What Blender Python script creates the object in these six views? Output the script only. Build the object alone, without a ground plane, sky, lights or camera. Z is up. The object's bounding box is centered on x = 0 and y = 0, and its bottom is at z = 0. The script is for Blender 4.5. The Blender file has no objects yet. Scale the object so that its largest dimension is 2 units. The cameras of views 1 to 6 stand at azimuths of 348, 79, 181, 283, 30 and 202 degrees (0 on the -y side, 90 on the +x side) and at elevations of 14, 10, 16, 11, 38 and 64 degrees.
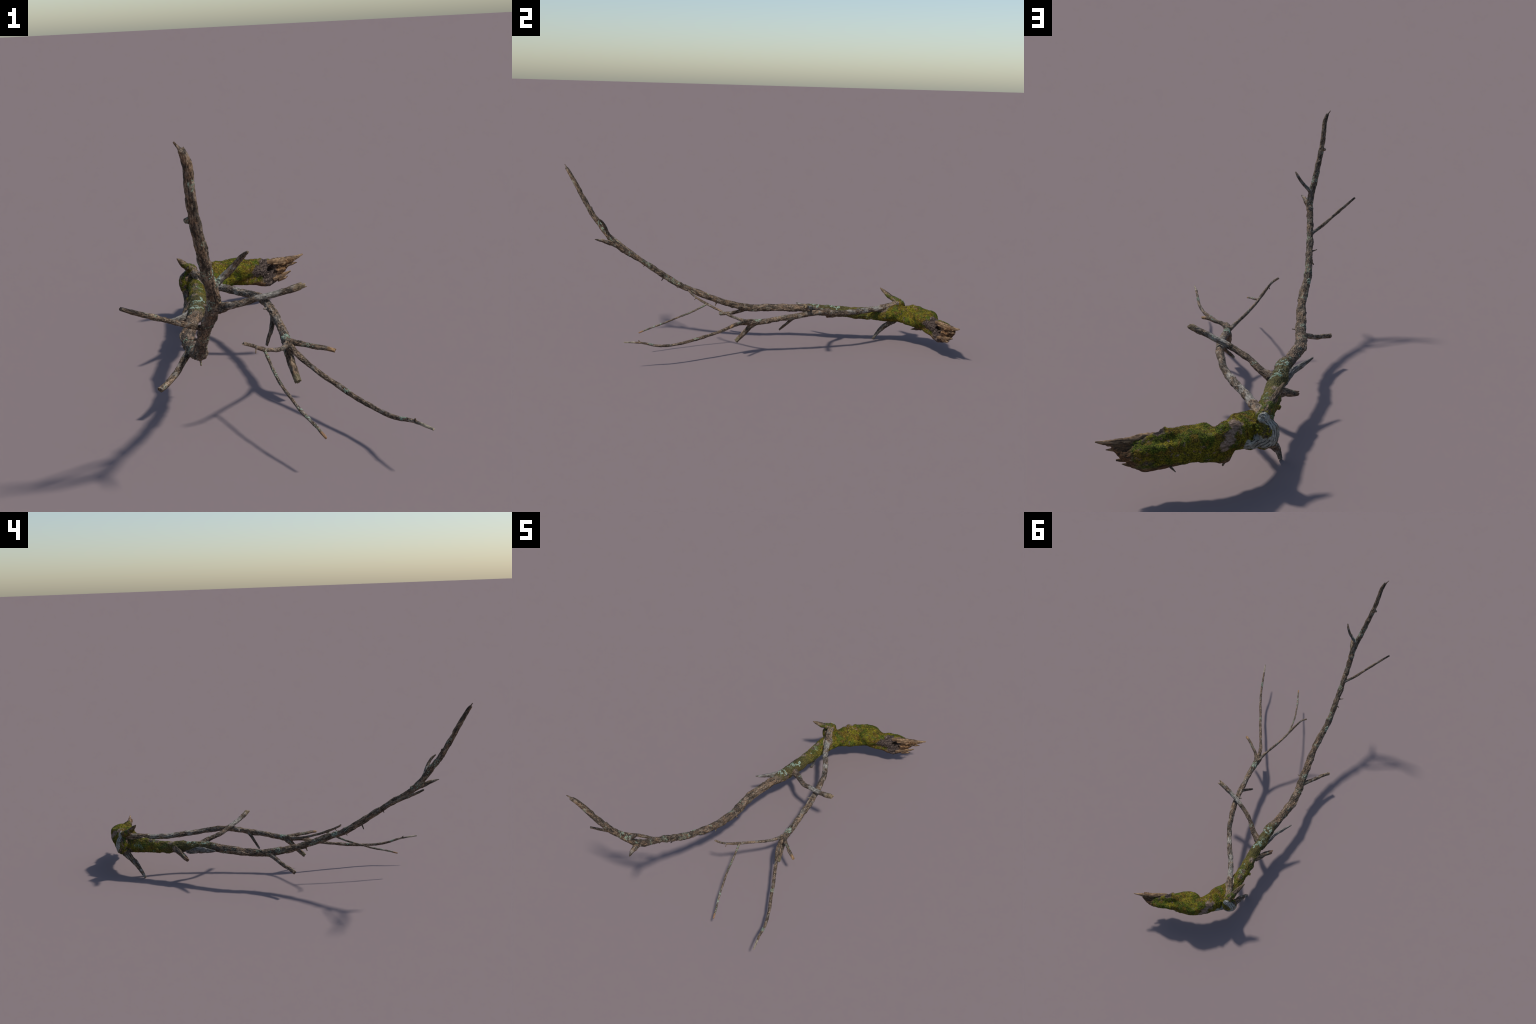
import bpy, math, random
import numpy as np
from mathutils import Matrix, Vector

SEED = 7
rng = np.random.default_rng(SEED)
random.seed(SEED)
VOXEL = 0.0016

# ------------------------------------------------------------------ helpers
def catmull(P, n):
    P = np.asarray(P, float)
    Q = np.vstack([2 * P[0] - P[1], P, 2 * P[-1] - P[-2]])
    u = np.linspace(0, len(P) - 1, n)
    i = np.minimum(u.astype(int), len(P) - 2)
    t = (u - i)[:, None]
    p0, p1, p2, p3 = Q[i], Q[i + 1], Q[i + 2], Q[i + 3]
    return .5 * (2 * p1 + (p2 - p0) * t + (2 * p0 - 5 * p1 + 4 * p2 - p3) * t ** 2 + (3 * p1 - p0 - 3 * p2 + p3) * t ** 3)

def arc(P):
    return np.r_[0, np.cumsum(np.linalg.norm(np.diff(P, axis=0), axis=1))]

def resample(P, step):
    s = arc(P)
    n = max(6, int(s[-1] / step))
    t = np.linspace(0, s[-1], n)
    return np.stack([np.interp(t, s, P[:, k]) for k in range(3)], 1), t

def frames(S):
    """parallel-transport frames along a polyline"""
    T = np.gradient(S, axis=0)
    T /= np.linalg.norm(T, axis=1)[:, None]
    a = np.array([0, 0, 1.0]) if abs(T[0][2]) < .8 else np.array([1.0, 0, 0])
    A = np.zeros_like(S)
    for i in range(len(S)):
        a = a - T[i] * (a @ T[i])
        a = a / np.linalg.norm(a)
        A[i] = a
    return T, A, np.cross(T, A)

def hash3(ix, iy, iz, seed):
    h = (ix.astype(np.int64) * 374761393 + iy.astype(np.int64) * 668265263 + iz.astype(np.int64) * 2147483647 + seed * 974634777) & 0xFFFFFFFF
    h = ((h ^ (h >> 13)) * 1274126177) & 0xFFFFFFFF
    h = ((h ^ (h >> 16)) * 2246822519) & 0xFFFFFFFF
    h ^= h >> 15
    return (h & 0xFFFFFF) / float(0xFFFFFF) * 2 - 1

def vnoise(p, seed=0):
    p = np.asarray(p, float)
    i = np.floor(p).astype(np.int64)
    f = p - i
    f = f * f * f * (f * (f * 6 - 15) + 10)
    r = 0
    for dx in (0, 1):
        for dy in (0, 1):
            for dz in (0, 1):
                w = (f[:, 0] if dx else 1 - f[:, 0]) * (f[:, 1] if dy else 1 - f[:, 1]) * (f[:, 2] if dz else 1 - f[:, 2])
                r = r + w * hash3(i[:, 0] + dx, i[:, 1] + dy, i[:, 2] + dz, seed)
    return r

def fbm(p, seed=0, oct=3):
    r, a = 0, 1.0
    for o in range(oct):
        r = r + a * vnoise(p * 2 ** o, seed + o * 17)
        a *= .5
    return r / 1.6

def smoothstep(a, b, x):
    t = np.clip((x - a) / (b - a), 0, 1)
    return t * t * (3 - 2 * t)

def mesh_from(verts, faces, name):
    m = bpy.data.meshes.new(name)
    m.from_pydata([tuple(v) for v in verts], [], faces)
    m.update()
    return m

def grid_faces(nr, nv, off=0):
    F = []
    for i in range(nr - 1):
        for j in range(nv):
            k = (j + 1) % nv
            F.append((off + i * nv + j, off + i * nv + k, off + (i + 1) * nv + k, off + (i + 1) * nv + j))
    return F

# ------------------------------------------------------------------ skeleton
# name: (part name, parent part, spine, radii along it, end style)
SK = {}
def bough(key, part, parent, pts, radii, end='broken', jag=1.0, flat=None, rad_up=None):
    SK[key] = dict(rad_up=rad_up, part=part, parent=parent, pts=np.array(pts, float), rad=np.array(radii, float), end=end, jag=jag, flat=flat)

bough('stem', 'stem', None,
      [(-.015, .815, .165), (-.057, .755, .163), (-.077, .638, .162), (-.097, .493, .168), (-.124, .352, .179), (-.142, .292, .182), (-.164, .226, .182), (-.183, .138, .176),
       (-.189, .072, .175), (-.188, .010, .177), (-.188, -.081, .194), (-.188, -.150, .214), (-.193, -.217, .240),
       (-.201, -.286, .267), (-.214, -.367, .298), (-.222, -.457, .350), (-.224, -.536, .403), (-.225, -.607, .452),
       (-.225, -.685, .499), (-.224, -.749, .553), (-.242, -.808, .631), (-.259, -.855, .697), (-.274, -.891, .759),
       (-.285, -.928, .831), (-.295, -.970, .908), (-.308, -.990, .940)],
      [.036, .034, .0300, .0292, .0300, .0240, .0235, .0230, .0222, .0218, .0205, .0190, .0180, .0175, .0165, .0158, .0154, .0150,
       .0150, .0156, .0138, .0135, .0122, .0108, .0098, .0080], jag=1.8,
      # the stem is a little flatter than wide where it lies low
      rad_up=[.036, .034, .0300, .0292, .0280, .0215, .0200, .0190, .0190, .0190, .0178, .0166, .0162, .0162, .0155, .0150, .0148, .0146,
              .0148, .0152, .0142, .0138, .0125, .0110, .0098, .0080])
bough('limb', 'limb', None,
      [(-.070, .852, .222), (-.047, .757, .206), (-.018, .672, .198), (.020, .583, .199), (.059, .505, .202), (.091, .419, .211),
       (.111, .331, .218), (.121, .244, .212), (.121, .168, .199), (.121, .103, .192), (.118, .043, .182), (.114, -.021, .174),
       (.117, -.108, .169), (.152, -.202, .144), (.188, -.289, .126), (.222, -.374, .113), (.257, -.459, .105),
       (.285, -.544, .111), (.303, -.626, .133), (.324, -.711, .144)],
      [.017, .0165, .0145, .0140, .0140, .0138, .0142, .0145, .0148, .0138, .0140, .0158,
       .0094, .0081, .0076, .0078, .0068, .0067, .0056, .0034], jag=.5)
bough('twig_a', 'twig', 'limb',
      [(.104, -.050, .176), (.083, -.100, .184), (.048, -.155, .201), (.006, -.223, .230), (-.030, -.291, .262), (-.059, -.334, .288), (-.090, -.351, .305)],
      [.0094, .0070, .0066, .0064, .0062, .0058, .0048])
bough('twig_b', 'twig', 'limb',
      [(-.011, -.265, .245), (-.003, -.353, .204), (.006, -.413, .183), (.017, -.461, .167), (.029, -.511, .152), (.048, -.570, .136), (.065, -.625, .119)],
      [.0055, .0047, .0046, .0047, .0050, .0046, .0034])
bough('stub_a', 'stub', 'limb',
      [(.112, -.036, .181), (.138, -.084, .187), (.170, -.117, .185), (.200, -.148, .185), (.231, -.171, .181)],
      [.0115, .0088, .0080, .0076, .0056])
bough('stub_b', 'stub', 'limb',
      [(.112, -.022, .170), (.110, -.047, .151), (.112, -.064, .134), (.114, -.087, .111), (.120, -.124, .077)],
      [.0135, .0135, .0125, .0120, .0105], jag=.7)
bough('twig_c', 'twig', 'limb',
      [(.119, .186, .200), (.109, .164, .177), (.098, .147, .156), (.086, .131, .138), (.076, .116, .121)],
      [.0110, .0084, .0075, .0066, .0052])
bough('stub_c', 'stub', 'stem',
      [(-.095, .438, .168), (-.039, .385, .187), (-.009, .351, .201), (.033, .311, .217), (.095, .273, .240), (.153, .245, .259), (.202, .225, .275), (.242, .212, .289)],
      [.0190, .0140, .0120, .0118, .0112, .0112, .0116, .0108], jag=1.3)
bough('stub_d', 'stub', 'stem',
      [(-.186, .012, .177), (-.218, -.028, .161), (-.237, -.056, .146), (-.258, -.086, .134), (-.280, -.116, .126), (-.313, -.148, .116)],
      [.0150, .0108, .0102, .0096, .0092, .0092], jag=.8)
bough('twig_d', 'twig', 'stem',
      [(-.226, -.590, .438), (-.282, -.632, .472), (-.319, -.670, .495), (-.357, -.708, .521), (-.396, -.744, .545), (-.436, -.780, .571)],
      [.0085, .0068, .0064, .0064, .0062, .0052], jag=.5)
bough('twig_e', 'twig', 'stem',
      [(-.236, -.772, .585), (-.212, -.782, .615), (-.185, -.793, .643), (-.167, -.808, .668), (-.155, -.827, .684)],
      [.0105, .0082, .0070, .0062, .0035], jag=.5)
bough('stub_e', 'stub', 'stem',
      [(-.225, -.712, .526), (-.220, -.752, .539), (-.207, -.782, .551), (-.196, -.813, .561), (-.184, -.844, .569)],
      [.0150, .0140, .0120, .0080, .0015], jag=.5)
bough('stub_f', 'stub', 'limb',
      [(-.066, .828, .222), (-.088, .797, .240), (-.108, .770, .262), (-.121, .752, .278), (-.133, .737, .292)],
      [.0190, .0150, .0122, .0086, .0024], jag=.6)
bough('stub_g', 'stub', 'burl',
      [(-.088, .822, .130), (-.098, .785, .094), (-.106, .755, .068), (-.112, .741, .053), (-.117, .724, .032), (-.122, .704, .000)],
      [.0240, .0155, .0128, .0112, .0098, .0070], jag=.5)
bough('stub_h', 'stub', 'stem',
      [(-.108, .530, .163), (-.134, .505, .153), (-.150, .478, .136), (-.182, .442, .120)],
      [.0190, .0150, .0130, .0085], jag=1.4)
bough('sliver', 'splinter', 'stem',
      [(-.115, .462, .156), (-.143, .395, .168), (-.163, .358, .175), (-.190, .325, .180), (-.233, .277, .191)],
      [.0170, .0155, .0130, .0105, .0040], jag=1.2, flat=(1.0, .75))
# short knuckles and snapped spurs that stand off the boughs
def spur(key, parent, a, b, r0, r1):
    a, b = np.array(a), np.array(b)
    bough(key, 'spur', parent, [a, a * .6 + b * .4, b], [r0, (r0 * .5 + r1 * .5), r1], jag=.4)
spur('spur_a', 'stem', (-.080, .632, .160), (-.119, .628, .153), .013, .008)
spur('spur_b', 'stem', (-.222, -.500, .380), (-.257, -.512, .391), .006, .002)
spur('spur_c', 'stem', (-.190, -.030, .184), (-.152, -.043, .184), .007, .002)
spur('spur_d', 'stem', (-.280, -.897, .782), (-.297, -.900, .780), .010, .006)
spur('spur_e', 'stem', (-.222, -.468, .360), (-.243, -.484, .328), .007, .002)
spur('spur_f', 'stem', (-.224, -.570, .432), (-.231, -.583, .410), .006, .002)
spur('spur_g', 'stem', (-.190, -.180, .228), (-.190, -.192, .194), .008, .0025)
spur('spur_h', 'stem', (-.216, -.385, .315), (-.227, -.400, .290), .006, .002)
spur('spur_i', 'limb', (.118, .238, .210), (.094, .231, .212), .008, .003)
spur('spur_j', 'limb', (.303, -.626, .133), (.303, -.641, .146), .004, .002)
spur('spur_k', 'stem', (-.262, -.862, .720), (-.270, -.858, .732), .010, .005)
spur('spur_m', 'stem', (-.304, -.982, .932), (-.320, -.997, .954), .0066, .0018)
spur('spur_l', 'twig_a', (-.045, -.313, .276), (-.050, -.325, .262), .004, .002)

# ------------------------------------------------------------------ tubes
NV = 20
tubes_v, tubes_f = [], []
SAMP = []       # (position, radius, key index, tangent, A, B, s)
KEYS = list(SK.keys())

def add_tube(key, kidx):
    d = SK[key]
    P = d['pts'].copy()
    e = P[-1] - P[-2]
    P[-1] += e / np.linalg.norm(e) * (.0015 + .35 * d['rad'][-1])      # ragged ends lose a little in fusing
    C = catmull(P, 40 * len(P))
    R = np.interp(np.linspace(0, 1, len(C)), np.linspace(0, 1, len(d['rad'])), d['rad'])
    S, t = resample(C, .0022)
    rad = np.interp(t, arc(C), R)
    T, A, B = frames(S)
    n = len(S)
    L = t[-1]
    ru = np.ones(n) if d['rad_up'] is None else np.interp(t, arc(C), np.interp(np.linspace(0, 1, len(C)), np.linspace(0, 1, len(d['rad_up'])), d['rad_up'])) / rad
    th = np.linspace(0, 2 * np.pi, NV, endpoint=False)
    c, s = np.cos(th), np.sin(th)
    sd = kidx * 3.7
    # gentle wander of the axis and lumpy swelling, growth-ring knuckles
    w = np.stack([vnoise(np.c_[t / .05 + sd, np.full(n, k * 5.3), np.zeros(n)], 3) for k in (1, 2)], 1)
    env = np.minimum(1, np.minimum(t, L - t) / .04)
    S = S + (A * w[:, :1] + B * w[:, 1:]) * (rad * .13 * env)[:, None]
    lump = vnoise(np.c_[t / .028 + sd, np.zeros(n), np.zeros(n)], 5) * .06 + vnoise(np.c_[t / .011 + sd, np.zeros(n), np.zeros(n)], 9) * .022
    pr = np.stack([vnoise(np.c_[t / .035 + sd, np.full(n, math.cos(a)) * 1.1, np.full(n, math.sin(a)) * 1.1], 11) for a in th], 1)
    rr = rad[:, None] * (1 + lump[:, None] + .10 * pr)
    fl = d['flat'] or (1, 1)
    V = S[:, None] + rr[..., None] * (fl[0] * c[None, :, None] * (A * ru[:, None])[:, None] + fl[1] * s[None, :, None] * B[:, None])
    # snapped end: each fibre stops at its own length
    rt = rad[-1]
    cut = (vnoise(np.c_[c * 1.6 + sd, s * 1.6, np.full(NV, sd)], 21) * .5 + .5) * rt * 2.2 * d['jag']
    cut = cut - cut.min()
    for j in range(NV):
        lim = L - cut[j]
        for i in range(n - 1, -1, -1):
            if t[i] <= lim:
                break
            V[i, j] = V[i, j] + T[-1] * (lim - t[i])
    off = sum(len(v) for v in tubes_v)
    vv = V.reshape(-1, 3)
    end = V[-1].mean(0) - T[-1] * rt * .6 * min(1, d['jag'])
    tubes_v.append(np.vstack([vv, S[0] - T[0] * rad[0] * .25, end]))
    F = grid_faces(n, NV, off)
    b0, e0 = off + n * NV, off + n * NV + 1
    for j in range(NV):
        k = (j + 1) % NV
        F.append((b0, off + k, off + j))
        F.append((e0, off + (n - 1) * NV + j, off + (n - 1) * NV + k))
    tubes_f.extend(F)
    SAMP.append((S, rad, np.full(n, kidx), T, A, B, t + sd * 2))

for ki, k in enumerate(KEYS):
    add_tube(k, ki)

# ------------------------------------------------------------------ butt of the branch: loft through uneven cross-sections
BUTT_SPINE = np.array([(.39, .969, .181), (.319, .965, .15), (.243, .942, .148), (.169, .922, .161), (.072, .904, .163), (.019, .854, .167), (-.031, .787, .166), (-.069, .666, .165), (-.089, .549, .164)])
# ten radii per section, starting at the back (+y side) and turning over the top
BUTT_R = np.array([
    [.008, .008, .008, .009, .020, .018, .008, .008, .008, .008],
    [.028, .015, .015, .033, .034, .024, .018, .012, .024, .027],
    [.036, .043, .036, .047, .039, .030, .032, .040, .046, .030],
    [.038, .052, .046, .056, .037, .032, .037, .061, .056, .032],
    [.042, .056, .042, .063, .044, .036, .035, .057, .054, .042],
    [.047, .047, .038, .060, .053, .044, .035, .055, .055, .056],
    [.057, .066, .061, .051, .067, .056, .043, .055, .047, .062],
    [.057, .069, .054, .048, .066, .057, .056, .051, .060, .058],
    [.052, .053, .062, .054, .038, .047, .059, .054, .071, .038],
    [.055, .060, .064, .057, .040, .043, .059, .048, .030, .056],
    [.054, .052, .049, .055, .057, .053, .049, .043, .052, .071],
    [.057, .048, .044, .046, .053, .053, .044, .040, .050, .064],
    [.047, .042, .039, .038, .038, .040, .039, .040, .045, .049],
    [.034, .034, .033, .031, .030, .031, .034, .036, .036, .034],
    [.026, .027, .027, .027, .026, .027, .027, .027, .027, .027],
    [.021, .021, .022, .022, .022, .022, .022, .022, .022, .021]])
NSB, NVB = 200, 60
Sb = catmull(BUTT_SPINE, NSB)
Tb = np.gradient(Sb, axis=0)
Tb /= np.linalg.norm(Tb, axis=1)[:, None]
SIDE = np.cross(Tb, [0, 0, 1.0])
SIDE /= np.linalg.norm(SIDE, axis=1)[:, None]
UP = np.cross(SIDE, Tb)
Rs = catmull(BUTT_R, NSB)
ring = np.vstack([Rs.T, Rs.T, Rs.T])
Rb = catmull(ring, 29 * 6 + 1)[60:120].T      # periodic interpolation, 6 samples per control radius
thb = np.linspace(0, 2 * np.pi, NVB, endpoint=False)
Vb = Sb[:, None] + Rb[..., None] * (np.cos(thb)[None, :, None] * SIDE[:, None] + np.sin(thb)[None, :, None] * UP[:, None])
off = sum(len(v) for v in tubes_v)
tubes_v.append(np.vstack([Vb.reshape(-1, 3), Sb[0], Sb[-1]]))
Fb = grid_faces(NSB, NVB, off)
for j in range(NVB):
    k = (j + 1) % NVB
    Fb.append((off + NSB * NVB, off + k, off + j))
    Fb.append((off + NSB * NVB + 1, off + (NSB - 1) * NVB + j, off + (NSB - 1) * NVB + k))
tubes_f.extend(Fb)
BUTT, BURL = len(KEYS), len(KEYS) + 1
KEYS += ['butt', 'burl']
sb = arc(Sb)
nb = int(NSB * .73)
SAMP.append((Sb[:nb], Rb.mean(1)[:nb], np.full(nb, BUTT), Tb[:nb], SIDE[:nb], UP[:nb], sb[:nb] + 300))

# burl: swollen callus lobes where the limb leaves
def ball(c, r):
    u = np.linspace(0, 2 * np.pi, 32, endpoint=False)
    w = np.linspace(-np.pi / 2 + .05, np.pi / 2 - .05, 18)
    V = np.array([(c[0] + r[0] * math.cos(b) * math.cos(a), c[1] + r[1] * math.cos(b) * math.sin(a), c[2] + r[2] * math.sin(b)) for b in w for a in u])
    off = sum(len(v) for v in tubes_v)
    tubes_v.append(np.vstack([V, np.array(c) - [0, 0, r[2]], np.array(c) + [0, 0, r[2]]]))
    F = grid_faces(18, 32, off)
    for j in range(32):
        k = (j + 1) % 32
        F.append((off + 18 * 32, off + k, off + j))
        F.append((off + 18 * 32 + 1, off + 17 * 32 + j, off + 17 * 32 + k))
    tubes_f.extend(F)

BURL_C, BURL_R = np.array([-.073, .838, .164]), (.047, .037, .056)
ball(BURL_C, BURL_R)
ball((-.068, .838, .216), (.025, .024, .022))
SAMP.append((np.array([BURL_C, BURL_C + [.008, 0, .02], BURL_C - [.01, .002, .02]]), np.array([.042, .034, .036]), np.full(3, BURL),
             np.tile([0, 0, 1.0], (3, 1)), np.tile([1.0, 0, 0], (3, 1)), np.tile([0, 1.0, 0], (3, 1)), np.array([400, 400.02, 399.98])))

# ------------------------------------------------------------------ fuse into one skin
allv = np.vstack(tubes_v)
raw = mesh_from(allv, tubes_f, 'skin_raw')
ob = bpy.data.objects.new('skin_raw', raw)
bpy.context.scene.collection.objects.link(ob)
md = ob.modifiers.new('fuse', 'REMESH')
md.mode = 'VOXEL'
md.voxel_size = VOXEL
dg = bpy.context.evaluated_depsgraph_get()
ev = ob.evaluated_get(dg)
skin = bpy.data.meshes.new_from_object(ev)
bpy.data.objects.remove(ob)
bpy.data.meshes.remove(raw)
N = len(skin.vertices)
co = np.empty(N * 3)
skin.vertices.foreach_get('co', co)
co = co.reshape(-1, 3)

# loose crumbs out, edges for smoothing
NE = len(skin.edges)
ed = np.empty(NE * 2, np.int64)
skin.edges.foreach_get('vertices', ed)
ed = ed.reshape(-1, 2)
deg = np.bincount(ed.ravel(), minlength=N).astype(float)

def lap(P):
    a = np.zeros_like(P)
    for k in range(3):
        a[:, k] = np.bincount(ed[:, 0], P[ed[:, 1], k], N) + np.bincount(ed[:, 1], P[ed[:, 0], k], N)
    return a / np.maximum(deg, 1)[:, None] - P

# nearest bough for every vertex
sp = np.vstack([a[0] for a in SAMP])
sr = np.concatenate([a[1] for a in SAMP])
sk = np.concatenate([a[2] for a in SAMP])
sT = np.vstack([a[3] for a in SAMP])
sA = np.vstack([a[4] for a in SAMP])
sB = np.vstack([a[5] for a in SAMP])
ss = np.concatenate([a[6] for a in SAMP])
near = np.zeros(N, np.int64)
sp32, sr32 = sp.astype(np.float32), sr.astype(np.float32)
spn = (sp32 ** 2).sum(1)
for a in range(0, N, 20000):
    q = co[a:a + 20000].astype(np.float32)
    d2 = (q ** 2).sum(1)[:, None] + spn - 2 * q @ sp32.T
    near[a:a + 20000] = (np.sqrt(np.maximum(d2, 0)) - sr32).argmin(1)
lab = sk[near]
rv = sr[near]
lab = np.where((lab == KEYS.index('limb')) & (co[:, 1] > .822), BURL, lab)

# round the forks: smooth where a bough roots in its parent
w = np.zeros(N)
for k in KEYS[:-2]:
    if k == 'stem':
        continue
    b, r = SK[k]['pts'][0], SK[k]['rad'][0]
    dirn = SK[k]['pts'][1] - b
    root = b + dirn / np.linalg.norm(dirn) * r * 1.2
    w = np.maximum(w, 1 - smoothstep(r * 1.5, r * 3.2, np.linalg.norm(co - root, axis=1)))
w = np.maximum(w, 1 - smoothstep(.07, .11, np.linalg.norm(co - np.array([-.05, .81, .17]), axis=1)))
w = np.maximum(w, .06)
for it in range(14):
    co = co + lap(co) * (w * .6)[:, None]

def normals_of(P):
    skin.vertices.foreach_set('co', P.ravel())
    skin.update()
    n = np.empty(N * 3)
    skin.vertex_normals.foreach_get('vector', n)
    return n.reshape(-1, 3)

# ------------------------------------------------------------------ relief
nrm = normals_of(co)
d = co - sp[near]
T_, A_, B_ = sT[near], sA[near], sB[near]
su = ss[near] + (d * T_).sum(1)
xa, xb = (d * A_).sum(1), (d * B_).sum(1)
amp = np.clip(rv * .11, .0003, .0021)
bark = np.c_[su / .022, xa / .0052, xb / .0052]
ridge = 1 - np.abs(fbm(bark, 31, 3)) * 2.2            # furrowed plates along the grain
fine = fbm(np.c_[su / .0065, xa / .0026, xb / .0026], 47, 2)
lumps = fbm(np.c_[su / .045, xa / .02, xb / .02], 59, 2)
disp = amp * (ridge * .85 - .58 + fine * .5 + lumps * .7)
# flakes: plates of bark with a step at their edge
fl = vnoise(np.c_[su / .02, xa / .009, xb / .009], 71)
disp += amp * .9 * smoothstep(.12, .22, fl)

isbutt = (lab == BUTT) | (lab == BURL)
bl = fbm(co / .030, 83, 2) * .0048 + fbm(co / .011, 91, 2) * .0011 + fbm(co / .004, 97, 1) * .0006
SCAR = np.array([.262, .893, .176])
scar = 1 - smoothstep(.03, .062, np.linalg.norm((co - SCAR) * [.8, 1, .8], axis=1))
scar = np.maximum(scar, smoothstep(.29, .33, co[:, 0]) * .8)
bl = bl * (1 - .4 * scar) + scar * ((1 - np.abs(fbm(co / .014, 101, 3)) * 2.4) * .0046 - .003 + fbm(co / .005, 103, 2) * .0016)
# bark folds across the bend above the burl
FOLD = np.array([.015, .895, .205])
fold = 1 - smoothstep(.03, .062, np.linalg.norm(co - FOLD, axis=1))
bl += fold * np.sin((co @ np.array([.75, .5, -.2])) / .0046 + fbm(co / .02, 107, 2) * 2.5) * .0022
# long crease under the back of the butt, above a sagging lip
ca, cb = np.array([.300, .990, .112]), np.array([.150, .975, .104])
cu = np.clip((co - ca) @ (cb - ca) / ((cb - ca) @ (cb - ca)), 0, 1)
cd = np.linalg.norm(co - (ca + cu[:, None] * (cb - ca)) - (vnoise(co / .03, 119) * .006)[:, None] * [0, 0, 1.0], axis=1)
bl -= (1 - smoothstep(.003, .011, cd)) * .006
# swirling grain of the bare callus
eye = np.array([-.030, .880, .172])
burlw = np.where(lab == BURL, 1.0, 0.0) * smoothstep(.825, .845, co[:, 1] - co[:, 0] * .25 - .02)
de = np.linalg.norm(co - eye, axis=1)
bl += burlw * np.sin(de / .0016 + fbm(co / .03, 113, 2) * 5) * .0006
rim = 1 - smoothstep(.006, .022, np.linalg.norm(co - np.array([.236, .908, .210]), axis=1))
bl += rim * .009
disp = np.where(isbutt, bl, disp)
co = co + nrm * disp[:, None]

# rot hole and torn trough in the broken butt
def bore(c, axis, r, depth):
    global co
    axis = np.array(axis, float)
    axis /= np.linalg.norm(axis)
    q = co - np.array(c)
    al = q @ axis
    pr = np.linalg.norm(q - al[:, None] * axis, axis=1) * (1 + .35 * vnoise(co / .008, 131))
    k = (1 - smoothstep(r * .55, r * 1.15, pr)) * (al > -.02) * (al < .03) * (nrm @ axis > -.1)
    co = co - axis * (k * depth)[:, None]
bore((-.036, .872, .176), (.15, 1, .1), .020, .012)      # mossy hollow inside the callus rim
bore((-.070, .866, .224), (-.1, .9, .4), .006, .004)       # the knot's pith
front = (.55, -.78, .28)
bore((.286, .912, .168), front, .015, .038)
bore((.303, .925, .142), (.6, -.75, .1), .008, .018)
for x in np.linspace(.305, .375, 8):
    f = (x - .30) / .08
    bore((x, .925 + .04 * f, .158 + .006 * f), (.35, -.9, .05), .011, .0045)
for it in range(2):
    co = co + lap(co) * .10

co[:, 2] = np.maximum(co[:, 2], .0)
nrm = normals_of(co)

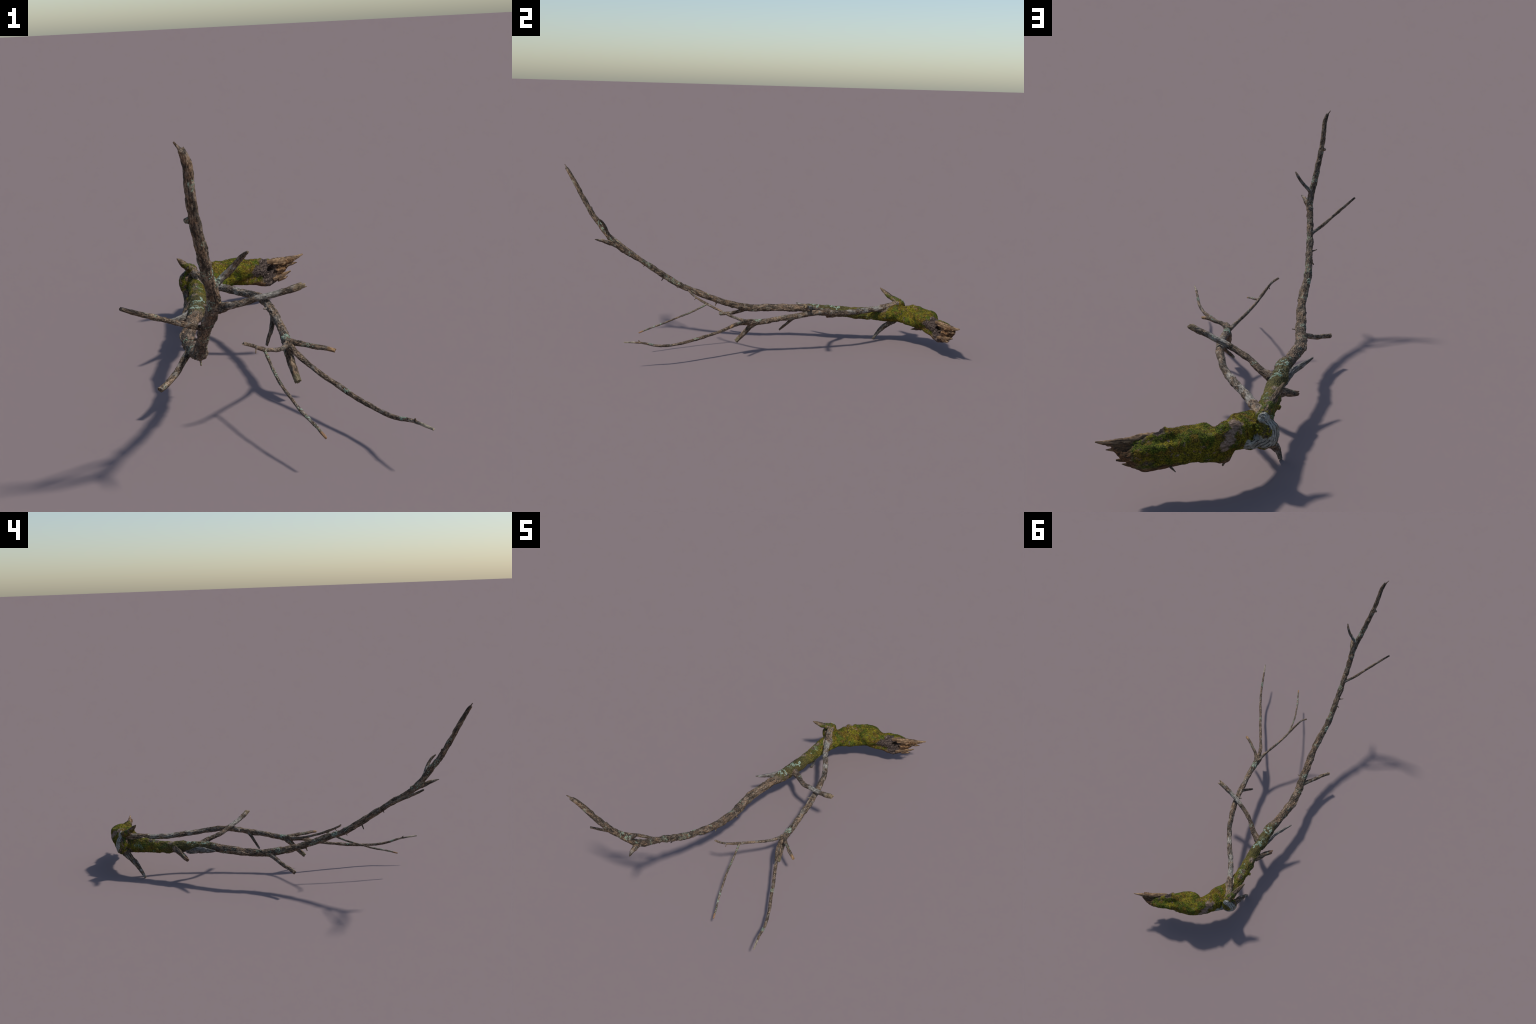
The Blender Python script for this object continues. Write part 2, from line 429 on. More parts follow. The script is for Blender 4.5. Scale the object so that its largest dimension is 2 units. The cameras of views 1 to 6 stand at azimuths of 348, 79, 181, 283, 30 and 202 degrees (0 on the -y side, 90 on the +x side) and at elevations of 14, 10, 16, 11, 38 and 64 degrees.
# ------------------------------------------------------------------ materials
class G:
    """small helper for node graphs"""
    def __init__(self, name):
        self.m = bpy.data.materials.new(name)
        self.m.use_nodes = True
        self.t = self.m.node_tree
        self.t.nodes.clear()
        self.out = self.t.nodes.new('ShaderNodeOutputMaterial')
        self.bs = self.t.nodes.new('ShaderNodeBsdfPrincipled')
        self.t.links.new(self.bs.outputs[0], self.out.inputs[0])
        self.tc = self.t.nodes.new('ShaderNodeTexCoord')
        self.obj = self.tc.outputs['Object']
    def link(self, a, b):
        if isinstance(a, (int, float)):
            b.default_value = a
        elif isinstance(a, (tuple, list)):
            b.default_value = (*a, 1.0) if len(a) == 3 and len(b.default_value) == 4 else a
        else:
            self.t.links.new(a, b)
    def math(self, op, a, b=0.0, clamp=False):
        n = self.t.nodes.new('ShaderNodeMath')
        n.operation = op
        n.use_clamp = clamp
        self.link(a, n.inputs[0])
        self.link(b, n.inputs[1])
        return n.outputs[0]
    def grain(self, direction, stretch):
        d = Vector(direction).normalized()
        e1 = d.orthogonal().normalized()
        e2 = d.cross(e1)
        rot = Matrix((e1, e2, d)).transposed().to_euler()
        n = self.t.nodes.new('ShaderNodeMapping')
        n.vector_type = 'TEXTURE'
        n.inputs['Rotation'].default_value = rot
        n.inputs['Scale'].default_value = (1, 1, stretch)
        self.link(self.obj, n.inputs['Vector'])
        return n.outputs[0]
    def noise(self, vec, scale, detail=3, rough=.55, distort=0.0, off=0.0):
        n = self.t.nodes.new('ShaderNodeTexNoise')
        if off:
            v = self.t.nodes.new('ShaderNodeVectorMath')
            v.operation = 'ADD'
            self.link(vec, v.inputs[0])
            v.inputs[1].default_value = (off, off * 1.7, -off)
            vec = v.outputs[0]
        self.link(vec, n.inputs['Vector'])
        n.inputs['Scale'].default_value = scale
        n.inputs['Detail'].default_value = detail
        n.inputs['Roughness'].default_value = rough
        n.inputs['Distortion'].default_value = distort
        return n.outputs['Fac']
    def ramp(self, fac, stops):
        n = self.t.nodes.new('ShaderNodeValToRGB')
        e = n.color_ramp.elements
        while len(e) < len(stops):
            e.new(.5)
        for el, (p, c) in zip(e, stops):
            el.position = p
            el.color = (*c, 1) if not isinstance(c, float) else (c, c, c, 1)
        self.link(fac, n.inputs[0])
        return n.outputs[0]
    def mix(self, fac, a, b, mode='MIX'):
        n = self.t.nodes.new('ShaderNodeMix')
        n.data_type = 'RGBA'
        n.blend_type = mode
        self.link(fac, n.inputs[0])
        self.link(a, n.inputs[6])
        self.link(b, n.inputs[7])
        return n.outputs[2]
    def step(self, v, lo, hi):
        n = self.t.nodes.new('ShaderNodeMapRange')
        n.interpolation_type = 'SMOOTHSTEP'
        self.link(v, n.inputs['Value'])
        n.inputs['From Min'].default_value = lo
        n.inputs['From Max'].default_value = hi
        return n.outputs[0]
    def axis(self, k):
        if not hasattr(self, 'sx'):
            self.sx = self.t.nodes.new('ShaderNodeSeparateXYZ')
            self.link(self.obj, self.sx.inputs[0])
        return self.sx.outputs[k]
    def dist(self, c, squash=None):
        n = self.t.nodes.new('ShaderNodeVectorMath')
        n.operation = 'DISTANCE'
        self.link(self.obj, n.inputs[0])
        n.inputs[1].default_value = c
        return n.outputs['Value']
    def bump(self, h, strength, distance):
        n = self.t.nodes.new('ShaderNodeBump')
        n.inputs['Strength'].default_value = strength
        n.inputs['Distance'].default_value = distance
        self.link(h, n.inputs['Height'])
        self.t.links.new(n.outputs[0], self.bs.inputs['Normal'])
    def finish(self, col, rough=.85, spec=.25):
        self.link(col, self.bs.inputs['Base Color'])
        self.bs.inputs['Roughness'].default_value = rough
        self.bs.inputs['Specular IOR Level'].default_value = spec
        return self.m

DARK, DEEP, MID, WARM, TAN, PALE = (.026, .020, .014), (.062, .043, .029), (.128, .085, .055), (.180, .104, .056), (.285, .200, .128), (.420, .325, .235)
GREYD, GREY, GREYL = (.055, .050, .044), (.185, .168, .145), (.400, .370, .325)

def bark_colour(g, dirs, scale=1.0, grey=.35, warm=.35, pale=.3):
    """mottled plates, pale flakes, warm and grey weathered patches; dirs: [(direction, y-range)]"""
    def along(fn):
        out = fn(g.grain(dirs[0][0], 3.6))
        for dr, lo, hi in dirs[1:]:
            b = fn(g.grain(dr, 3.6))
            n = g.t.nodes.new('ShaderNodeMix')
            g.link(g.step(g.axis(1), lo, hi), n.inputs[0])
            g.link(out, n.inputs[2])
            g.link(b, n.inputs[3])
            out = n.outputs[0]
        return out
    n1 = along(lambda v: g.noise(v, 170 * scale, 5, .66, .5))
    n2 = along(lambda v: g.noise(v, 380 * scale, 3, .6, .2, 3.1))
    patch = g.noise(g.obj, 26, 2, .5, 0, 7.7)
    patch2 = g.noise(g.obj, 40, 2, .5, 0, 15.2)
    # tone drifts along the bough: dark sound bark, then stretches shedding to pale
    drift = along(lambda v: g.noise(v, 62, 3, .55, 0, 27.0))
    t = g.math('ADD', n1, g.math('MULTIPLY', g.math('SUBTRACT', drift, .545), .75))
    c = g.ramp(t, [(.28, DARK), (.42, DEEP), (.53, MID), (.66, TAN), (.80, PALE)])
    w = g.ramp(t, [(.28, DARK), (.42, DEEP), (.55, WARM), (.72, TAN)])
    gr = g.ramp(t, [(.28, GREYD), (.50, GREY), (.70, GREYL)])
    c = g.mix(g.math('MULTIPLY', g.step(patch, .44, .60), warm * 1.6, True), c, w)
    c = g.mix(g.math('MULTIPLY', g.step(patch2, .50, .63), grey * 1.8, True), c, gr)
    c = g.mix(g.math('MULTIPLY', g.step(n2, .555, .63), pale * 1.5, True), c, g.mix(g.step(patch2, .4, .6), PALE, TAN))
    c = g.mix(g.math('MULTIPLY', g.step(n2, .455, .385), .85), c, DARK)
    return c, n1, n2

def lichen_specks(g, c, amount, off=0.0):
    big = g.noise(g.obj, 17, 2, .5, 0, 21.3 + off)
    small = g.noise(g.obj, 210, 3, .6, .5, 33.1 + off)
    m = g.math('MULTIPLY', g.step(big, .70 - amount * .2, .76 - amount * .2), g.step(small, .50, .60))
    lc = g.ramp(small, [(.45, (.07, .105, .07)), (.56, (.175, .235, .165)), (.70, (.35, .42, .32))])
    return g.mix(m, c, lc)

def moss_colour(g):
    f = g.noise(g.obj, 260, 4, .7, .3, 41.0)
    b = g.noise(g.obj, 21, 3, .5, 0, 47.0)
    b2 = g.noise(g.obj, 34, 2, .5, 0, 59.0)
    yel = g.ramp(f, [(.34, (.020, .017, .005)), (.46, (.082, .070, .008)), (.57, (.195, .165, .013)), (.70, (.320, .270, .032))])
    grn = g.ramp(f, [(.34, (.011, .014, .004)), (.46, (.038, .050, .007)), (.57, (.095, .112, .012)), (.70, (.175, .190, .025))])
    org = g.ramp(f, [(.34, (.018, .013, .006)), (.46, (.072, .046, .009)), (.57, (.175, .105, .016)), (.70, (.290, .180, .034))])
    c = g.mix(g.step(b, .42, .58), grn, yel)
    c = g.mix(g.math('MULTIPLY', g.step(b2, .50, .62), .8), c, org)
    clump = g.noise(g.obj, 85, 3, .6, .2, 71.0)
    return g.mix(g.math('MULTIPLY', g.step(clump, .50, .36), .62), c, (.022, .022, .007)), f

def add_sphere(g, acc, c, r0, r1, wob, combine='MAXIMUM'):
    m = g.step(g.math('ADD', g.dist(c), wob), r1, r0)
    return m if acc is None else g.math(combine, acc, m)

def make_bark(name, dirs, **kw):
    sp_, off = kw.pop('specks', .3), kw.pop('off', 0.0)
    tip = kw.pop('tip', None)
    silver = kw.pop('silver', ())
    moss = kw.pop('moss', None)
    g = G(name)
    c, n1, n2 = bark_colour(g, dirs, **kw)
    if moss:
        c = moss(g, c)
    if silver:     # stretches weathered to silvery bare wood
        m = None
        wv = g.math('MULTIPLY', g.math('SUBTRACT', g.noise(g.grain(dirs[0][0], 5), 130, 3, .6, 0, 44.0), .5), .07)
        for p, r in silver:
            m = add_sphere(g, m, p, r * .45, r * .85, wv)
        c = g.mix(g.math('MULTIPLY', m, .72), c, g.ramp(n1, [(.34, (.06, .056, .05)), (.48, (.22, .203, .175)), (.64, (.40, .378, .335))]))
    c = lichen_specks(g, c, sp_, off)
    if tip:        # bark gone, raw wood showing at the snapped end
        pt, r0, r1, wood = tip
        m = g.step(g.math('ADD', g.dist(pt), g.math('MULTIPLY', g.math('SUBTRACT', n1, .5), .02)), r1, r0)
        c = g.mix(m, c, g.ramp(n1, [(.34, tuple(x * .25 for x in wood)), (.5, tuple(x * .75 for x in wood)), (.66, tuple(x * 1.3 for x in wood))]))
    g.bump(g.math('ADD', n1, g.math('MULTIPLY', n2, .5)), .55, .0016)
    return g.finish(c)

def stem_moss(g, c):
    mc, f = moss_colour(g)
    # brownish, thinning moss that runs out past the lichen ring
    wob = g.math('ADD', g.math('MULTIPLY', g.noise(g.obj, 24, 3, .6, 0, 5.0), 1.0), g.math('MULTIPLY', g.noise(g.obj, 120, 3, .6, 0, 9.0), .55))
    along = g.step(g.axis(1), .20, .70)
    top = g.math('MULTIPLY', g.math('SUBTRACT', g.axis(2), .163), 5.5)
    cov = g.math('ADD', g.math('ADD', g.math('MULTIPLY', along, .62), top), g.math('SUBTRACT', wob, .84))
    m = g.math('MULTIPLY', g.step(cov, .10, .24), g.step(g.math('ADD', g.axis(1), g.math('MULTIPLY', g.math('SUBTRACT', f, .5), .08)), .305, .335))
    bare = None
    for p in ((-.078, .676, .197), (-.083, .640, .196), (-.100, .56, .192)):
        bare = add_sphere(g, bare, p, .010, .020, g.math('MULTIPLY', g.math('SUBTRACT', f, .5), .02))
    m = g.math('MULTIPLY', m, g.math('SUBTRACT', 1.0, bare))
    brown = g.mix(g.step(g.axis(1), .70, .45), mc, g.ramp(f, [(.34, (.016, .015, .007)), (.50, (.060, .050, .016)), (.66, (.145, .115, .036))]))
    return g.mix(m, c, brown)

M = {}
M['stem'] = make_bark('stem_bark', [((-.2, -1, 0), ), ((-.03, -1, .55), -.12, -.32), ((-.2, -.62, 1), -.62, -.80)], grey=.16, warm=.50, pale=.30, specks=.45, moss=stem_moss)
M['limb'] = make_bark('limb_bark', [((.35, -1, .02), ), ((.05, -1, -.1), .40, .25), ((.40, -1, -.15), -.02, -.12)], grey=.34, warm=.22, pale=.40, specks=.15, off=2.0, silver=(((-.022, .68, .212), .045), ((.012, .60, .211), .035), ((.06, .50, .212), .03)), tip=((.324, -.711, .144), .050, .058, (.36, .30, .21)))
def dir_of(k):
    p = SK[k]['pts']
    return tuple(p[-1] - p[0])
for k, kw in (('twig_a', dict(grey=.35, warm=.2, pale=.5, scale=1.4, specks=.5)), ('twig_b', dict(grey=.3, warm=.25, pale=.5, scale=1.5, specks=.75)),
              ('stub_a', dict(grey=.2, warm=.35, pale=.4, scale=1.2, specks=.9)), ('stub_b', dict(grey=.3, warm=.3, pale=.3, specks=.55)),
              ('twig_c', dict(grey=.55, warm=.05, pale=.15, scale=1.3, specks=.3)), ('stub_c', dict(grey=.25, warm=.30, pale=.40, specks=.1, silver=(((.10, .268, .252), .040), ((.135, .25, .266), .040)))),
              ('stub_d', dict(grey=.45, warm=.15, pale=.45, specks=.45)), ('twig_d', dict(grey=.45, warm=.05, pale=.35, scale=1.3, specks=.35)),
              ('twig_e', dict(grey=.65, warm=.1, pale=.2, scale=1.2, specks=.3)), ('stub_e', dict(grey=.3, warm=.35, pale=.3, specks=.5)),
              ('stub_f', dict(grey=.2, warm=.4, pale=.3, specks=.1)), ('stub_g', dict(grey=.55, warm=.15, pale=.25, specks=.25)),
              ('stub_h', dict(grey=.15, warm=.55, pale=.3, specks=.25))):
    mossy = None
    if k == 'stub_f':
        def mossy(g, c):
            mc, f = moss_colour(g)
            return g.mix(g.math('MULTIPLY', g.step(g.axis(2), .275, .255), g.step(g.noise(g.obj, 40, 3), .42, .52)), c, mc)
    e = tuple(SK[k]['pts'][-1])
    RAW = {'twig_b': (.022, .028, (.30, .17, .09)), 'stub_a': (.022, .030, (.30, .18, .09)), 'stub_c': (.030, .045, (.24, .175, .105)),
           'stub_f': (.030, .040, (.16, .11, .065)), 'stub_b': (.020, .030, (.18, .145, .085)), 'stub_h': (.022, .032, (.16, .095, .06))}
    if k in RAW:
        kw['tip'] = (e, *RAW[k])
    M[k] = make_bark(k + '_bark', [(dir_of(k), )], off=float(len(M)) * 1.3, moss=mossy, **kw)

def fibre_wood(name, direction, cols, scale=240, stretch=9):
    g = G(name)
    v = g.grain(direction, stretch)
    n1 = g.noise(v, scale, 4, .6, .3)
    n2 = g.noise(g.obj, 60, 2, .5, 0, 3.0)
    c = g.ramp(n1, [(.30, cols[0]), (.45, cols[1]), (.58, cols[2]), (.72, cols[3])])
    c = g.mix(g.math('MULTIPLY', g.step(n2, .50, .66), .6), c, g.ramp(n1, [(.35, (.03, .024, .02)), (.65, (.13, .085, .055))]))
    g.bump(n1, .6, .0016)
    return g.finish(c, .8)
M['splinter'] = fibre_wood('splintered_wood', (1, .25, .1), [(.030, .018, .011), (.110, .064, .034), (.240, .150, .080), (.440, .310, .180)], 170)
M['sliver'] = fibre_wood('silver_wood', dir_of('sliver'), [(.030, .027, .024), (.10, .09, .08), (.20, .185, .165), (.36, .34, .31)], 200)

# butt: moss over bark, a raw torn end, bare folds
g = G('mossy_bark')
c, n1, n2 = bark_colour(g, [((-1, -.25, 0), )], .8, .15, .5, .2)
torn = g.ramp(g.math('ADD', g.math('MULTIPLY', n1, .5), g.math('MULTIPLY', g.noise(g.obj, 150, 4, .65, .4, 8.0), .5)), [(.36, (.013, .010, .009)), (.47, (.042, .031, .027)), (.56, (.105, .078, .066)), (.68, (.27, .20, .16))])
rust = g.ramp(n1, [(.32, (.022, .014, .010)), (.48, (.085, .048, .026)), (.62, (.19, .105, .050)), (.76, (.40, .26, .14))])
wob = g.math('MULTIPLY', g.math('SUBTRACT', g.noise(g.obj, 45, 3, .6, 0, 13.0), .5), .055)
torn = g.mix(g.step(g.math('ADD', g.axis(0), wob), .285, .325), torn, rust)
fold_c = g.ramp(n1, [(.30, (.045, .032, .024)), (.46, (.150, .102, .074)), (.60, (.265, .190, .145)), (.74, (.42, .34, .28))])
mc, f = moss_colour(g)
bare = add_sphere(g, None, (.275, .885, .168), .050, .066, wob)
bare = add_sphere(g, bare, (.225, .880, .160), .030, .042, wob)
bare = add_sphere(g, bare, (.255, .910, .200), .022, .034, wob)
bare = add_sphere(g, bare, (.300, .92, .135), .056, .070, wob)
bare = g.math('MAXIMUM', bare, g.step(g.math('ADD', g.math('ADD', g.axis(0), g.math('MULTIPLY', g.axis(2), -.25)), wob), .270, .295))
belly = g.step(g.math('ADD', g.axis(2), g.math('MULTIPLY', wob, .5)), .122, .104)
folds = add_sphere(g, None, (.012, .892, .216), .018, .030, wob)
folds = add_sphere(g, folds, (.030, .925, .196), .016, .026, wob)
folds = add_sphere(g, folds, (.045, .945, .170), .012, .022, wob)
base = g.mix(bare, c, torn)
base = g.mix(g.math('MULTIPLY', belly, g.math('SUBTRACT', 1.0, bare)), base, rust)
moss_m = g.math('SUBTRACT', 1.0, g.math('MAXIMUM', g.math('MAXIMUM', bare, belly), folds))
gaps = g.step(g.noise(g.obj, 70, 4, .65, .3, 91.0), .34, .42)
col = g.mix(folds, base, fold_c)
col = g.mix(g.math('MULTIPLY', moss_m, gaps), col, mc)
# bare grey callus curling round a mossy hollow, dark swirling grain, ringed knot above
swirl_n = g.math('MULTIPLY', g.noise(g.obj, 26, 2, .5, 0, 2.0), 14.0)
turn = g.math('ADD', g.math('MULTIPLY', g.dist((-.036, .890, .182)), 620.0), swirl_n)
rings = g.math('SINE', turn)
EYE = (-.070, .858, .230)
eye_r = g.math('SINE', g.math('MULTIPLY', g.math('ADD', g.dist(EYE), g.math('MULTIPLY', g.noise(g.obj, 90, 2), .005)), 1350.0))
at_eye = g.step(g.dist(EYE), .017, .013)
rings = g.math('ADD', g.math('MULTIPLY', rings, g.math('SUBTRACT', 1.0, at_eye)), g.math('MULTIPLY', eye_r, at_eye))
thin = g.noise(g.obj, 130, 3, .6, 1.0, 6.0)
grey = g.ramp(thin, [(.30, (.16, .152, .128)), (.5, (.27, .262, .225)), (.70, (.40, .388, .345))])
breakup = g.step(g.noise(g.obj, 60, 3, .6, 0, 61.0), .40, .56)
grey = g.mix(g.math('MULTIPLY', g.math('MULTIPLY', g.step(rings, .30, .75), breakup), .88), grey, (.030, .029, .032))
grey = g.mix(g.math('MULTIPLY', g.step(g.noise(g.obj, 48, 3, .6, 0, 81.0), .56, .64), .55), grey, (.13, .095, .06))
cal = None
for p, r in (((-.070, .858, .230), .018), ((-.090, .853, .215), .014), ((-.103, .853, .198), .015), ((-.112, .856, .172), .018), ((-.102, .866, .150), .018),
             ((-.075, .874, .141), .018), ((-.048, .876, .141), .018), ((-.024, .890, .145), .016), ((-.055, .868, .160), .014)):
    cal = add_sphere(g, cal, p, r * 1.0, r * 1.3, g.math('MULTIPLY', wob, .3))
lap_moss = add_sphere(g, None, (-.036, .868, .194), .013, .019, g.math('MULTIPLY', wob, .3))
cal = g.math('MULTIPLY', cal, g.math('SUBTRACT', 1.0, lap_moss))
# dry barky side of the burl, away from the light moss
side = g.math('MULTIPLY', g.step(g.math('ADD', g.axis(0), wob), -.060, -.085), g.step(g.noise(g.obj, 46, 3, .6, 0, 31.0), .56, .44))
col = g.mix(side, col, c)
col = g.mix(cal, col, grey)
g.bump(g.math('ADD', g.math('MULTIPLY', g.math('ADD', f, n1), g.math('SUBTRACT', 1.0, cal)), g.math('MULTIPLY', cal, g.math('ADD', g.math('MULTIPLY', rings, -.35), thin))), .6, .0020)
M['butt'] = g.finish(col, .95, .1)

M['burl'] = M['butt']

# ------------------------------------------------------------------ cut the skin into its parts
loops = np.empty(len(skin.loops), np.int64)
skin.loops.foreach_get('vertex_index', loops)
ls = np.empty(len(skin.polygons), np.int64)
lt = np.empty(len(skin.polygons), np.int64)
skin.polygons.foreach_get('loop_start', ls)
skin.polygons.foreach_get('loop_total', lt)
flab = lab[loops[ls]]
fcent = np.zeros((len(ls), 3))

root = bpy.data.objects.new('fallen_branch', None)
bpy.context.scene.collection.objects.link(root)
root['label'] = 'weathered fallen branch with mossy broken butt, forked limbs, pale lichen'
root['category'] = 'branch'

OBJ = {}
def put(mesh, name, parent, mat):
    o = bpy.data.objects.new(name, mesh)
    bpy.context.scene.collection.objects.link(o)
    o.parent = parent
    mesh.materials.clear()
    mesh.materials.append(mat)
    return o

def part_mesh(k):
    sel = np.where(flab == k)[0]
    if not len(sel):
        return None
    idx = [loops[ls[i]:ls[i] + lt[i]] for i in sel]
    used = np.unique(np.concatenate(idx))
    rm = np.full(N, -1)
    rm[used] = np.arange(len(used))
    me = bpy.data.meshes.new(KEYS[k])
    me.from_pydata(co[used].tolist(), [], [rm[i].tolist() for i in idx])
    me.polygons.foreach_set('use_smooth', np.ones(len(sel), bool))
    me.update()
    me.normals_split_custom_set_from_vertices(nrm[used].tolist())
    return me

PART = {k: SK[k]['part'] for k in SK}
PART['butt'], PART['burl'] = 'butt', 'burl'
order = ['stem', 'limb', 'butt', 'burl'] + [k for k in KEYS if k not in ('stem', 'limb', 'butt', 'burl')]
for k in order:
    me = part_mesh(KEYS.index(k))
    if me is None:
        continue
    par = SK[k]['parent'] if k in SK else None
    top = par
    if par and par in SK and SK[par]['parent']:
        top = SK[par]['parent']
    mat = M.get(k) or M.get(par if par in M else 'stem')
    OBJ[k] = put(me, PART[k], OBJ[top] if top else root, mat)

# ------------------------------------------------------------------ torn wood splinters at the butt
def shard(path, w, th, seed, roll=0.0):
    """a ragged blade of wood: uneven lens section, tapering to a point"""
    C = catmull(np.array(path, float), 40)
    S, t = resample(C, .0016)
    n = len(S)
    u = t / t[-1]
    T, A, B = frames(S)
    ca, sa = math.cos(roll), math.sin(roll)
    A, B = A * ca + B * sa, B * ca - A * sa
    nv = 22
    thv = np.linspace(0, 2 * np.pi, nv, endpoint=False)
    W = np.interp(u, np.linspace(0, 1, len(w)), w)
    H = np.interp(u, np.linspace(0, 1, len(th)), th)
    V = np.zeros((n, nv, 3))
    for j, a in enumerate(thv):
        x = math.copysign(abs(math.cos(a)) ** .8, math.cos(a))
        y = math.copysign(abs(math.sin(a)) ** .8, math.sin(a))
        groove = vnoise(np.c_[t / .03, np.full(n, x * 4.5), np.full(n, y * 4.5 + seed)], 200 + seed)
        rag = vnoise(np.c_[t / .007, np.full(n, x * 2.), np.full(n, y * 2. + seed)], 230 + seed)
        k = 1 + .34 * groove + .14 * rag
        V[:, j] = S + (A * x * (W * k)[:, None]) + (B * y * (H * k)[:, None])
    F = grid_faces(n, nv)
    F.append(tuple(range(nv))[::-1])
    F.append(tuple((n - 1) * nv + j for j in range(nv)))
    me = mesh_from(V.reshape(-1, 3), F, 'splinter')
    me.polygons.foreach_set('use_smooth', np.ones(len(F), bool))
    return me
SH = [([(.262, .922, .193), (.30, .937, .189), (.345, .955, .184), (.39, .968, .187), (.436, .982, .197)], [.008, .014, .015, .011, .0022], [.006, .010, .010, .007, .002], 0.0),
      ([(.33, .955, .168), (.37, .965, .165), (.407, .972, .166)], [.010, .009, .0012], [.009, .006, .001], .3),
      ([(.285, .928, .116), (.33, .948, .122), (.377, .971, .131)], [.006, .010, .0030], [.009, .007, .002], .2),
      ([(.290, .922, .182), (.33, .938, .178), (.372, .955, .180)], [.004, .006, .001], [.004, .004, .001], .8),
      ([(.315, .945, .108), (.345, .955, .108), (.362, .962, .113)], [.010, .007, .001], [.008, .005, .001], .4)]
for i, (p, w_, h_, r_) in enumerate(SH):
    o = put(shard(p, w_, h_, i, r_), 'splinter', OBJ['butt'], M['splinter'])

# bark flakes hanging under the butt
def bark_flake(a, b, w_, seed):
    a, b = np.array(a), np.array(b)
    return shard([a, (a + b) / 2, b], [w_, w_ * .8, w_ * .15], [.003, .0025, .001], seed, .3)
for i, (a, b, w_) in enumerate((((.052, .925, .100), (.037, .868, .094), .009), ((.215, .955, .104), (.195, .968, .092), .005))):
    put(bark_flake(a, b, w_, 40 + i), 'bark_flake', OBJ['butt'], M['stub_h'])

# ------------------------------------------------------------------ lichen rosettes
g = G('lichen_crust')
n_ = g.noise(g.obj, 420, 3, .6)
big_ = g.noise(g.obj, 60, 2, .5, 0, 4.0)
c_ = g.ramp(n_, [(.32, (.080, .110, .075)), (.50, (.235, .300, .225)), (.68, (.450, .510, .420))])
c_ = g.mix(g.math('MULTIPLY', g.step(big_, .48, .64), .5), c_, (.110, .200, .120))
g.bump(n_, .5, .001)
M['lichen'] = g.finish(c_, .9, .15)

from mathutils.kdtree import KDTree
kd = KDTree(N)
for i in range(N):
    kd.insert(co[i], i)
kd.balance()

def lichen_patch(c, R, count, parent, outward=None, size=(.0013, .0032), ring=False):
    hits = kd.find_range(Vector(c), R)
    if not hits:
        return
    pick = random.Random(int(abs(c[0] * 1e4) + abs(c[1] * 1e5)))
    V, F = [], []
    tries = 0
    made = 0
    while made < count and tries < count * 12:
        tries += 1
        p, i, dd = hits[pick.randrange(len(hits))]
        if ring and dd < R * .45 and pick.random() < .7:
            continue
        if pick.random() < (dd / R) ** 2 * .8:
            continue
        n = Vector(nrm[i])
        if outward is not None and n.dot(Vector(outward)) < .05:
            continue
        # clumpy cover, bark left between
        if vnoise(np.array([[p[0] / .006, p[1] / .006, p[2] / .006]]), 300)[0] < -.25:
            continue
        made += 1
        e1 = n.orthogonal().normalized()
        e2 = n.cross(e1)
        r = pick.uniform(*size)
        h = r * pick.uniform(.28, .45)
        m = 10
        base = len(V)
        ph = pick.random() * 6.28
        lobes = pick.choice((3, 4, 5))
        for q, (rr, hh) in enumerate(((1.0, -.25), (1.05, .35), (.72, 1.0), (.35, .65))):
            for j in range(m):
                a = j / m * 2 * math.pi
                k = rr * r * (1 + .28 * math.sin(lobes * a + ph))
                V.append(p + e1 * (k * math.cos(a)) + e2 * (k * math.sin(a)) + n * (hh * h))
        V.append(p + n * (h * .5))
        F += [tuple(base + x for x in f) for f in grid_faces(4, m)]
        F += [(base + 40, base + 30 + j, base + 30 + (j + 1) % m) for j in range(m)]
    if V:
        me = mesh_from(V, F, 'lichen')
        me.polygons.foreach_set('use_smooth', np.ones(len(F), bool))
        o = put(me, 'lichen', parent, M['lichen'])
        o['kind'] = 'stuff'

st, li = OBJ['stem'], OBJ['limb']
lichen_patch((-.086, .474, .197), .017, 55, st, (0, 0, 1))
lichen_patch((-.106, .452, .199), .017, 55, st, (0, 0, 1))
lichen_patch((-.119, .360, .206), .026, 95, st, (.2, -.1, 1), ring=True)
lichen_patch((-.150, .300, .200), .010, 8, st, (0, 0, 1))
lichen_patch((.108, -.008, .190), .022, 95, li, (0, 0, 1), (.001, .0026))
lichen_patch((.213, -.346, .122), .014, 40, li, (-.2, 0, 1), (.001, .0022))
lichen_patch((.293, -.580, .124), .015, 40, li, (0, -.3, 1), (.001, .0022))
lichen_patch((-.225, -.334, .298), .020, 36, st, (-.7, 0, .5))
lichen_patch((-.235, -.300, .285), .016, 20, st, (-1, 0, .3))
lichen_patch((.028, -.508, .157), .010, 20, li, (0, 0, 1), (.0008, .0018))
lichen_patch((.037, -.547, .148), .013, 26, li, (0, 0, 1), (.0008, .0018))
lichen_patch((-.018, .370, .204), .012, 24, st, (0, .3, 1), (.001, .0022))
lichen_patch((.176, -.122, .190), .016, 26, li, (0, 0, 1), (.0008, .0018))
lichen_patch((-.231, -.789, .620), .020, 46, st, (0, -.6, .3), (.001, .0024))
lichen_patch((-.240, -.815, .650), .022, 50, st, None, (.001, .0024))
lichen_patch((-.228, -.740, .548), .018, 30, st, None, (.001, .0022))
lichen_patch((-.070, .594, .194), .008, 9, st, (0, 0, 1), (.001, .0022))
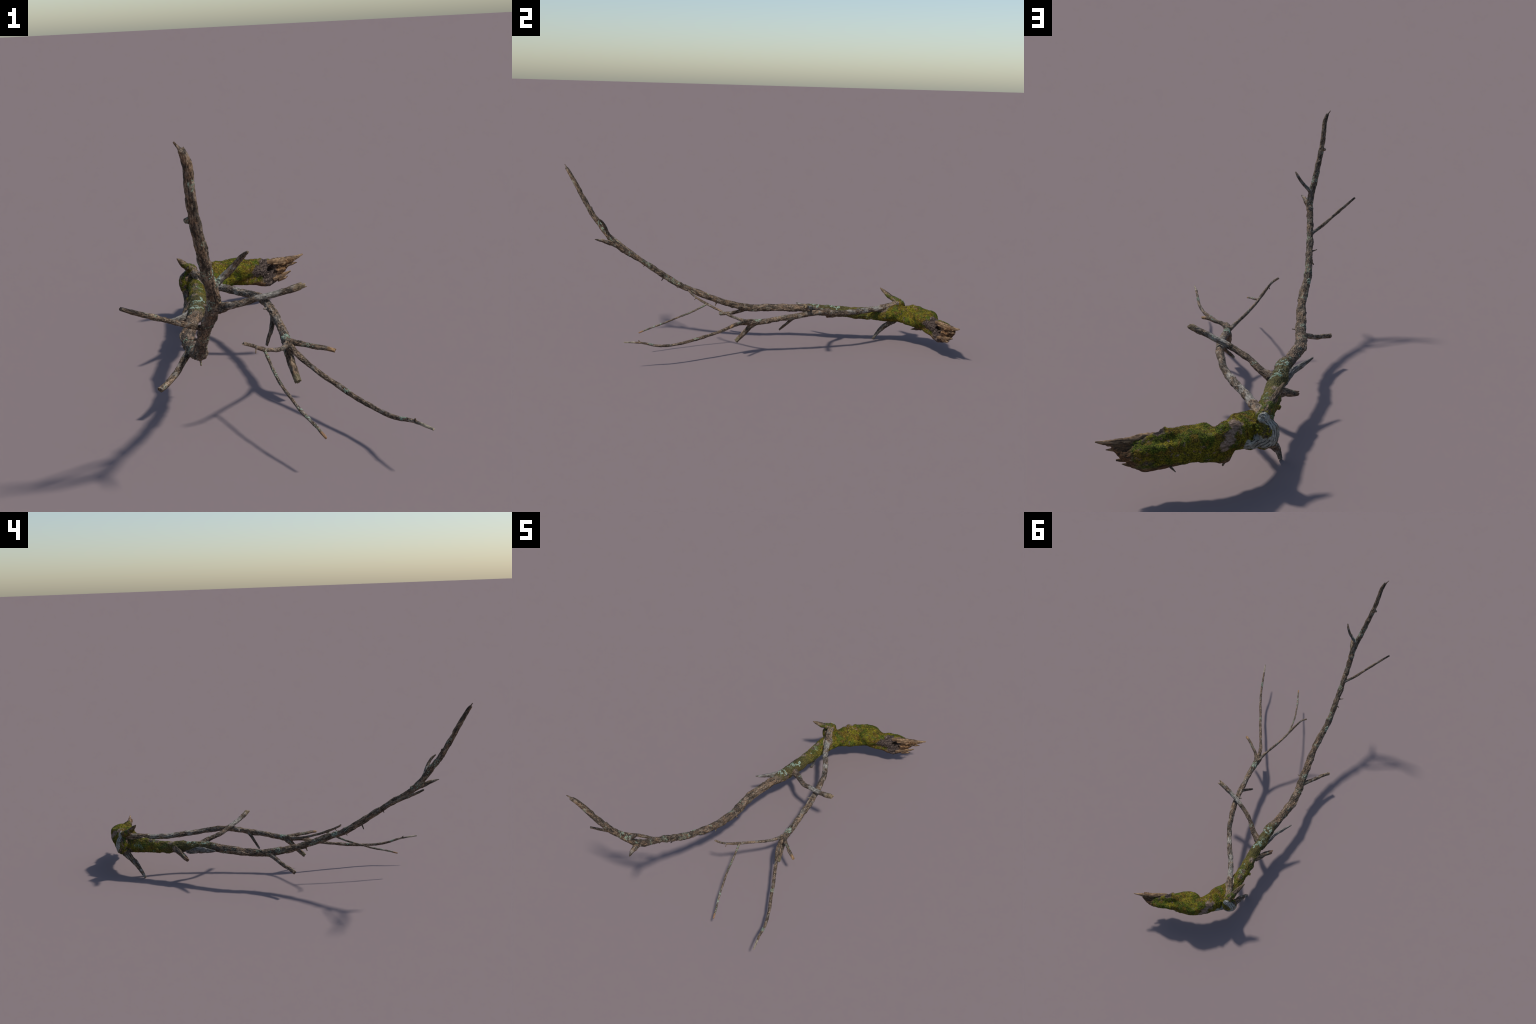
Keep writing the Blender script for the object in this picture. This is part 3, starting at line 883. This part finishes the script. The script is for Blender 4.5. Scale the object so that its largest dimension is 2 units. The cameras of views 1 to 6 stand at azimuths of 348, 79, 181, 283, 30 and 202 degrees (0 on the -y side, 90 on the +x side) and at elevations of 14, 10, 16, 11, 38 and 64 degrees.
lichen_patch((-.276, -.890, .765), .014, 16, st, (-1, 0, 0), (.001, .0022))
lichen_patch((-.224, -.660, .485), .016, 16, st, (.3, -.5, 0), (.001, .002))
lichen_patch((-.195, .060, .190), .020, 18, st, (-1, 0, .3), (.001, .0024))
lichen_patch((-.180, .190, .197), .012, 10, st, (0, 0, 1), (.001, .0024))

# ------------------------------------------------------------------ moss fuzz on the butt
g = G('moss_tufts')
mc, f = moss_colour(g)
M['moss'] = g.finish(mc, .95, .05)
pos = co
cand = np.where(isbutt | ((lab == 0) & (pos[:, 1] > .62)))[0]
pc = pos[cand]
ok = (pc[:, 2] > .112) & (pc[:, 0] - .25 * pc[:, 2] < .255)
ok &= np.linalg.norm(pc - [.275, .885, .168], axis=1) > .066
ok &= np.linalg.norm(pc - [.012, .892, .216], axis=1) > .03
ok &= np.linalg.norm(pc - [.03, .925, .196], axis=1) > .026
ok &= ~((lab[cand] == BURL) & ((pc[:, 1] > .845) | (pc[:, 0] < -.075)))
ok &= np.linalg.norm(pc - [-.03, .885, .143], axis=1) > .032
ok &= np.linalg.norm(pc - [.225, .88, .16], axis=1) > .042
ok &= np.linalg.norm(pc - [.255, .91, .2], axis=1) > .034
ok &= vnoise(pc / .016, 333) > -.35
cand = cand[ok]
cand = cand[rng.permutation(len(cand))[:9000]]
V, F = [], []
for i in cand:
    p, n = co[i], nrm[i]
    n = n + rng.normal(0, .45, 3)
    n /= np.linalg.norm(n)
    a = np.cross(n, [.3, .2, .9])
    a /= np.linalg.norm(a)
    b = np.cross(n, a)
    r = rng.uniform(.0006, .0012)
    h = rng.uniform(.0010, .0028)
    k = len(V)
    ph = rng.uniform(0, 2)
    for j in range(3):
        an = ph + j * 2.094
        V.append(p - n * .0005 + (a * math.cos(an) + b * math.sin(an)) * r)
    V.append(p + n * h)
    F += [(k, k + 1, k + 3), (k + 1, k + 2, k + 3), (k + 2, k, k + 3)]
me = mesh_from(V, F, 'moss')
o = put(me, 'moss', OBJ['butt'], M['moss'])
o['kind'] = 'stuff'
bpy.data.meshes.remove(skin)
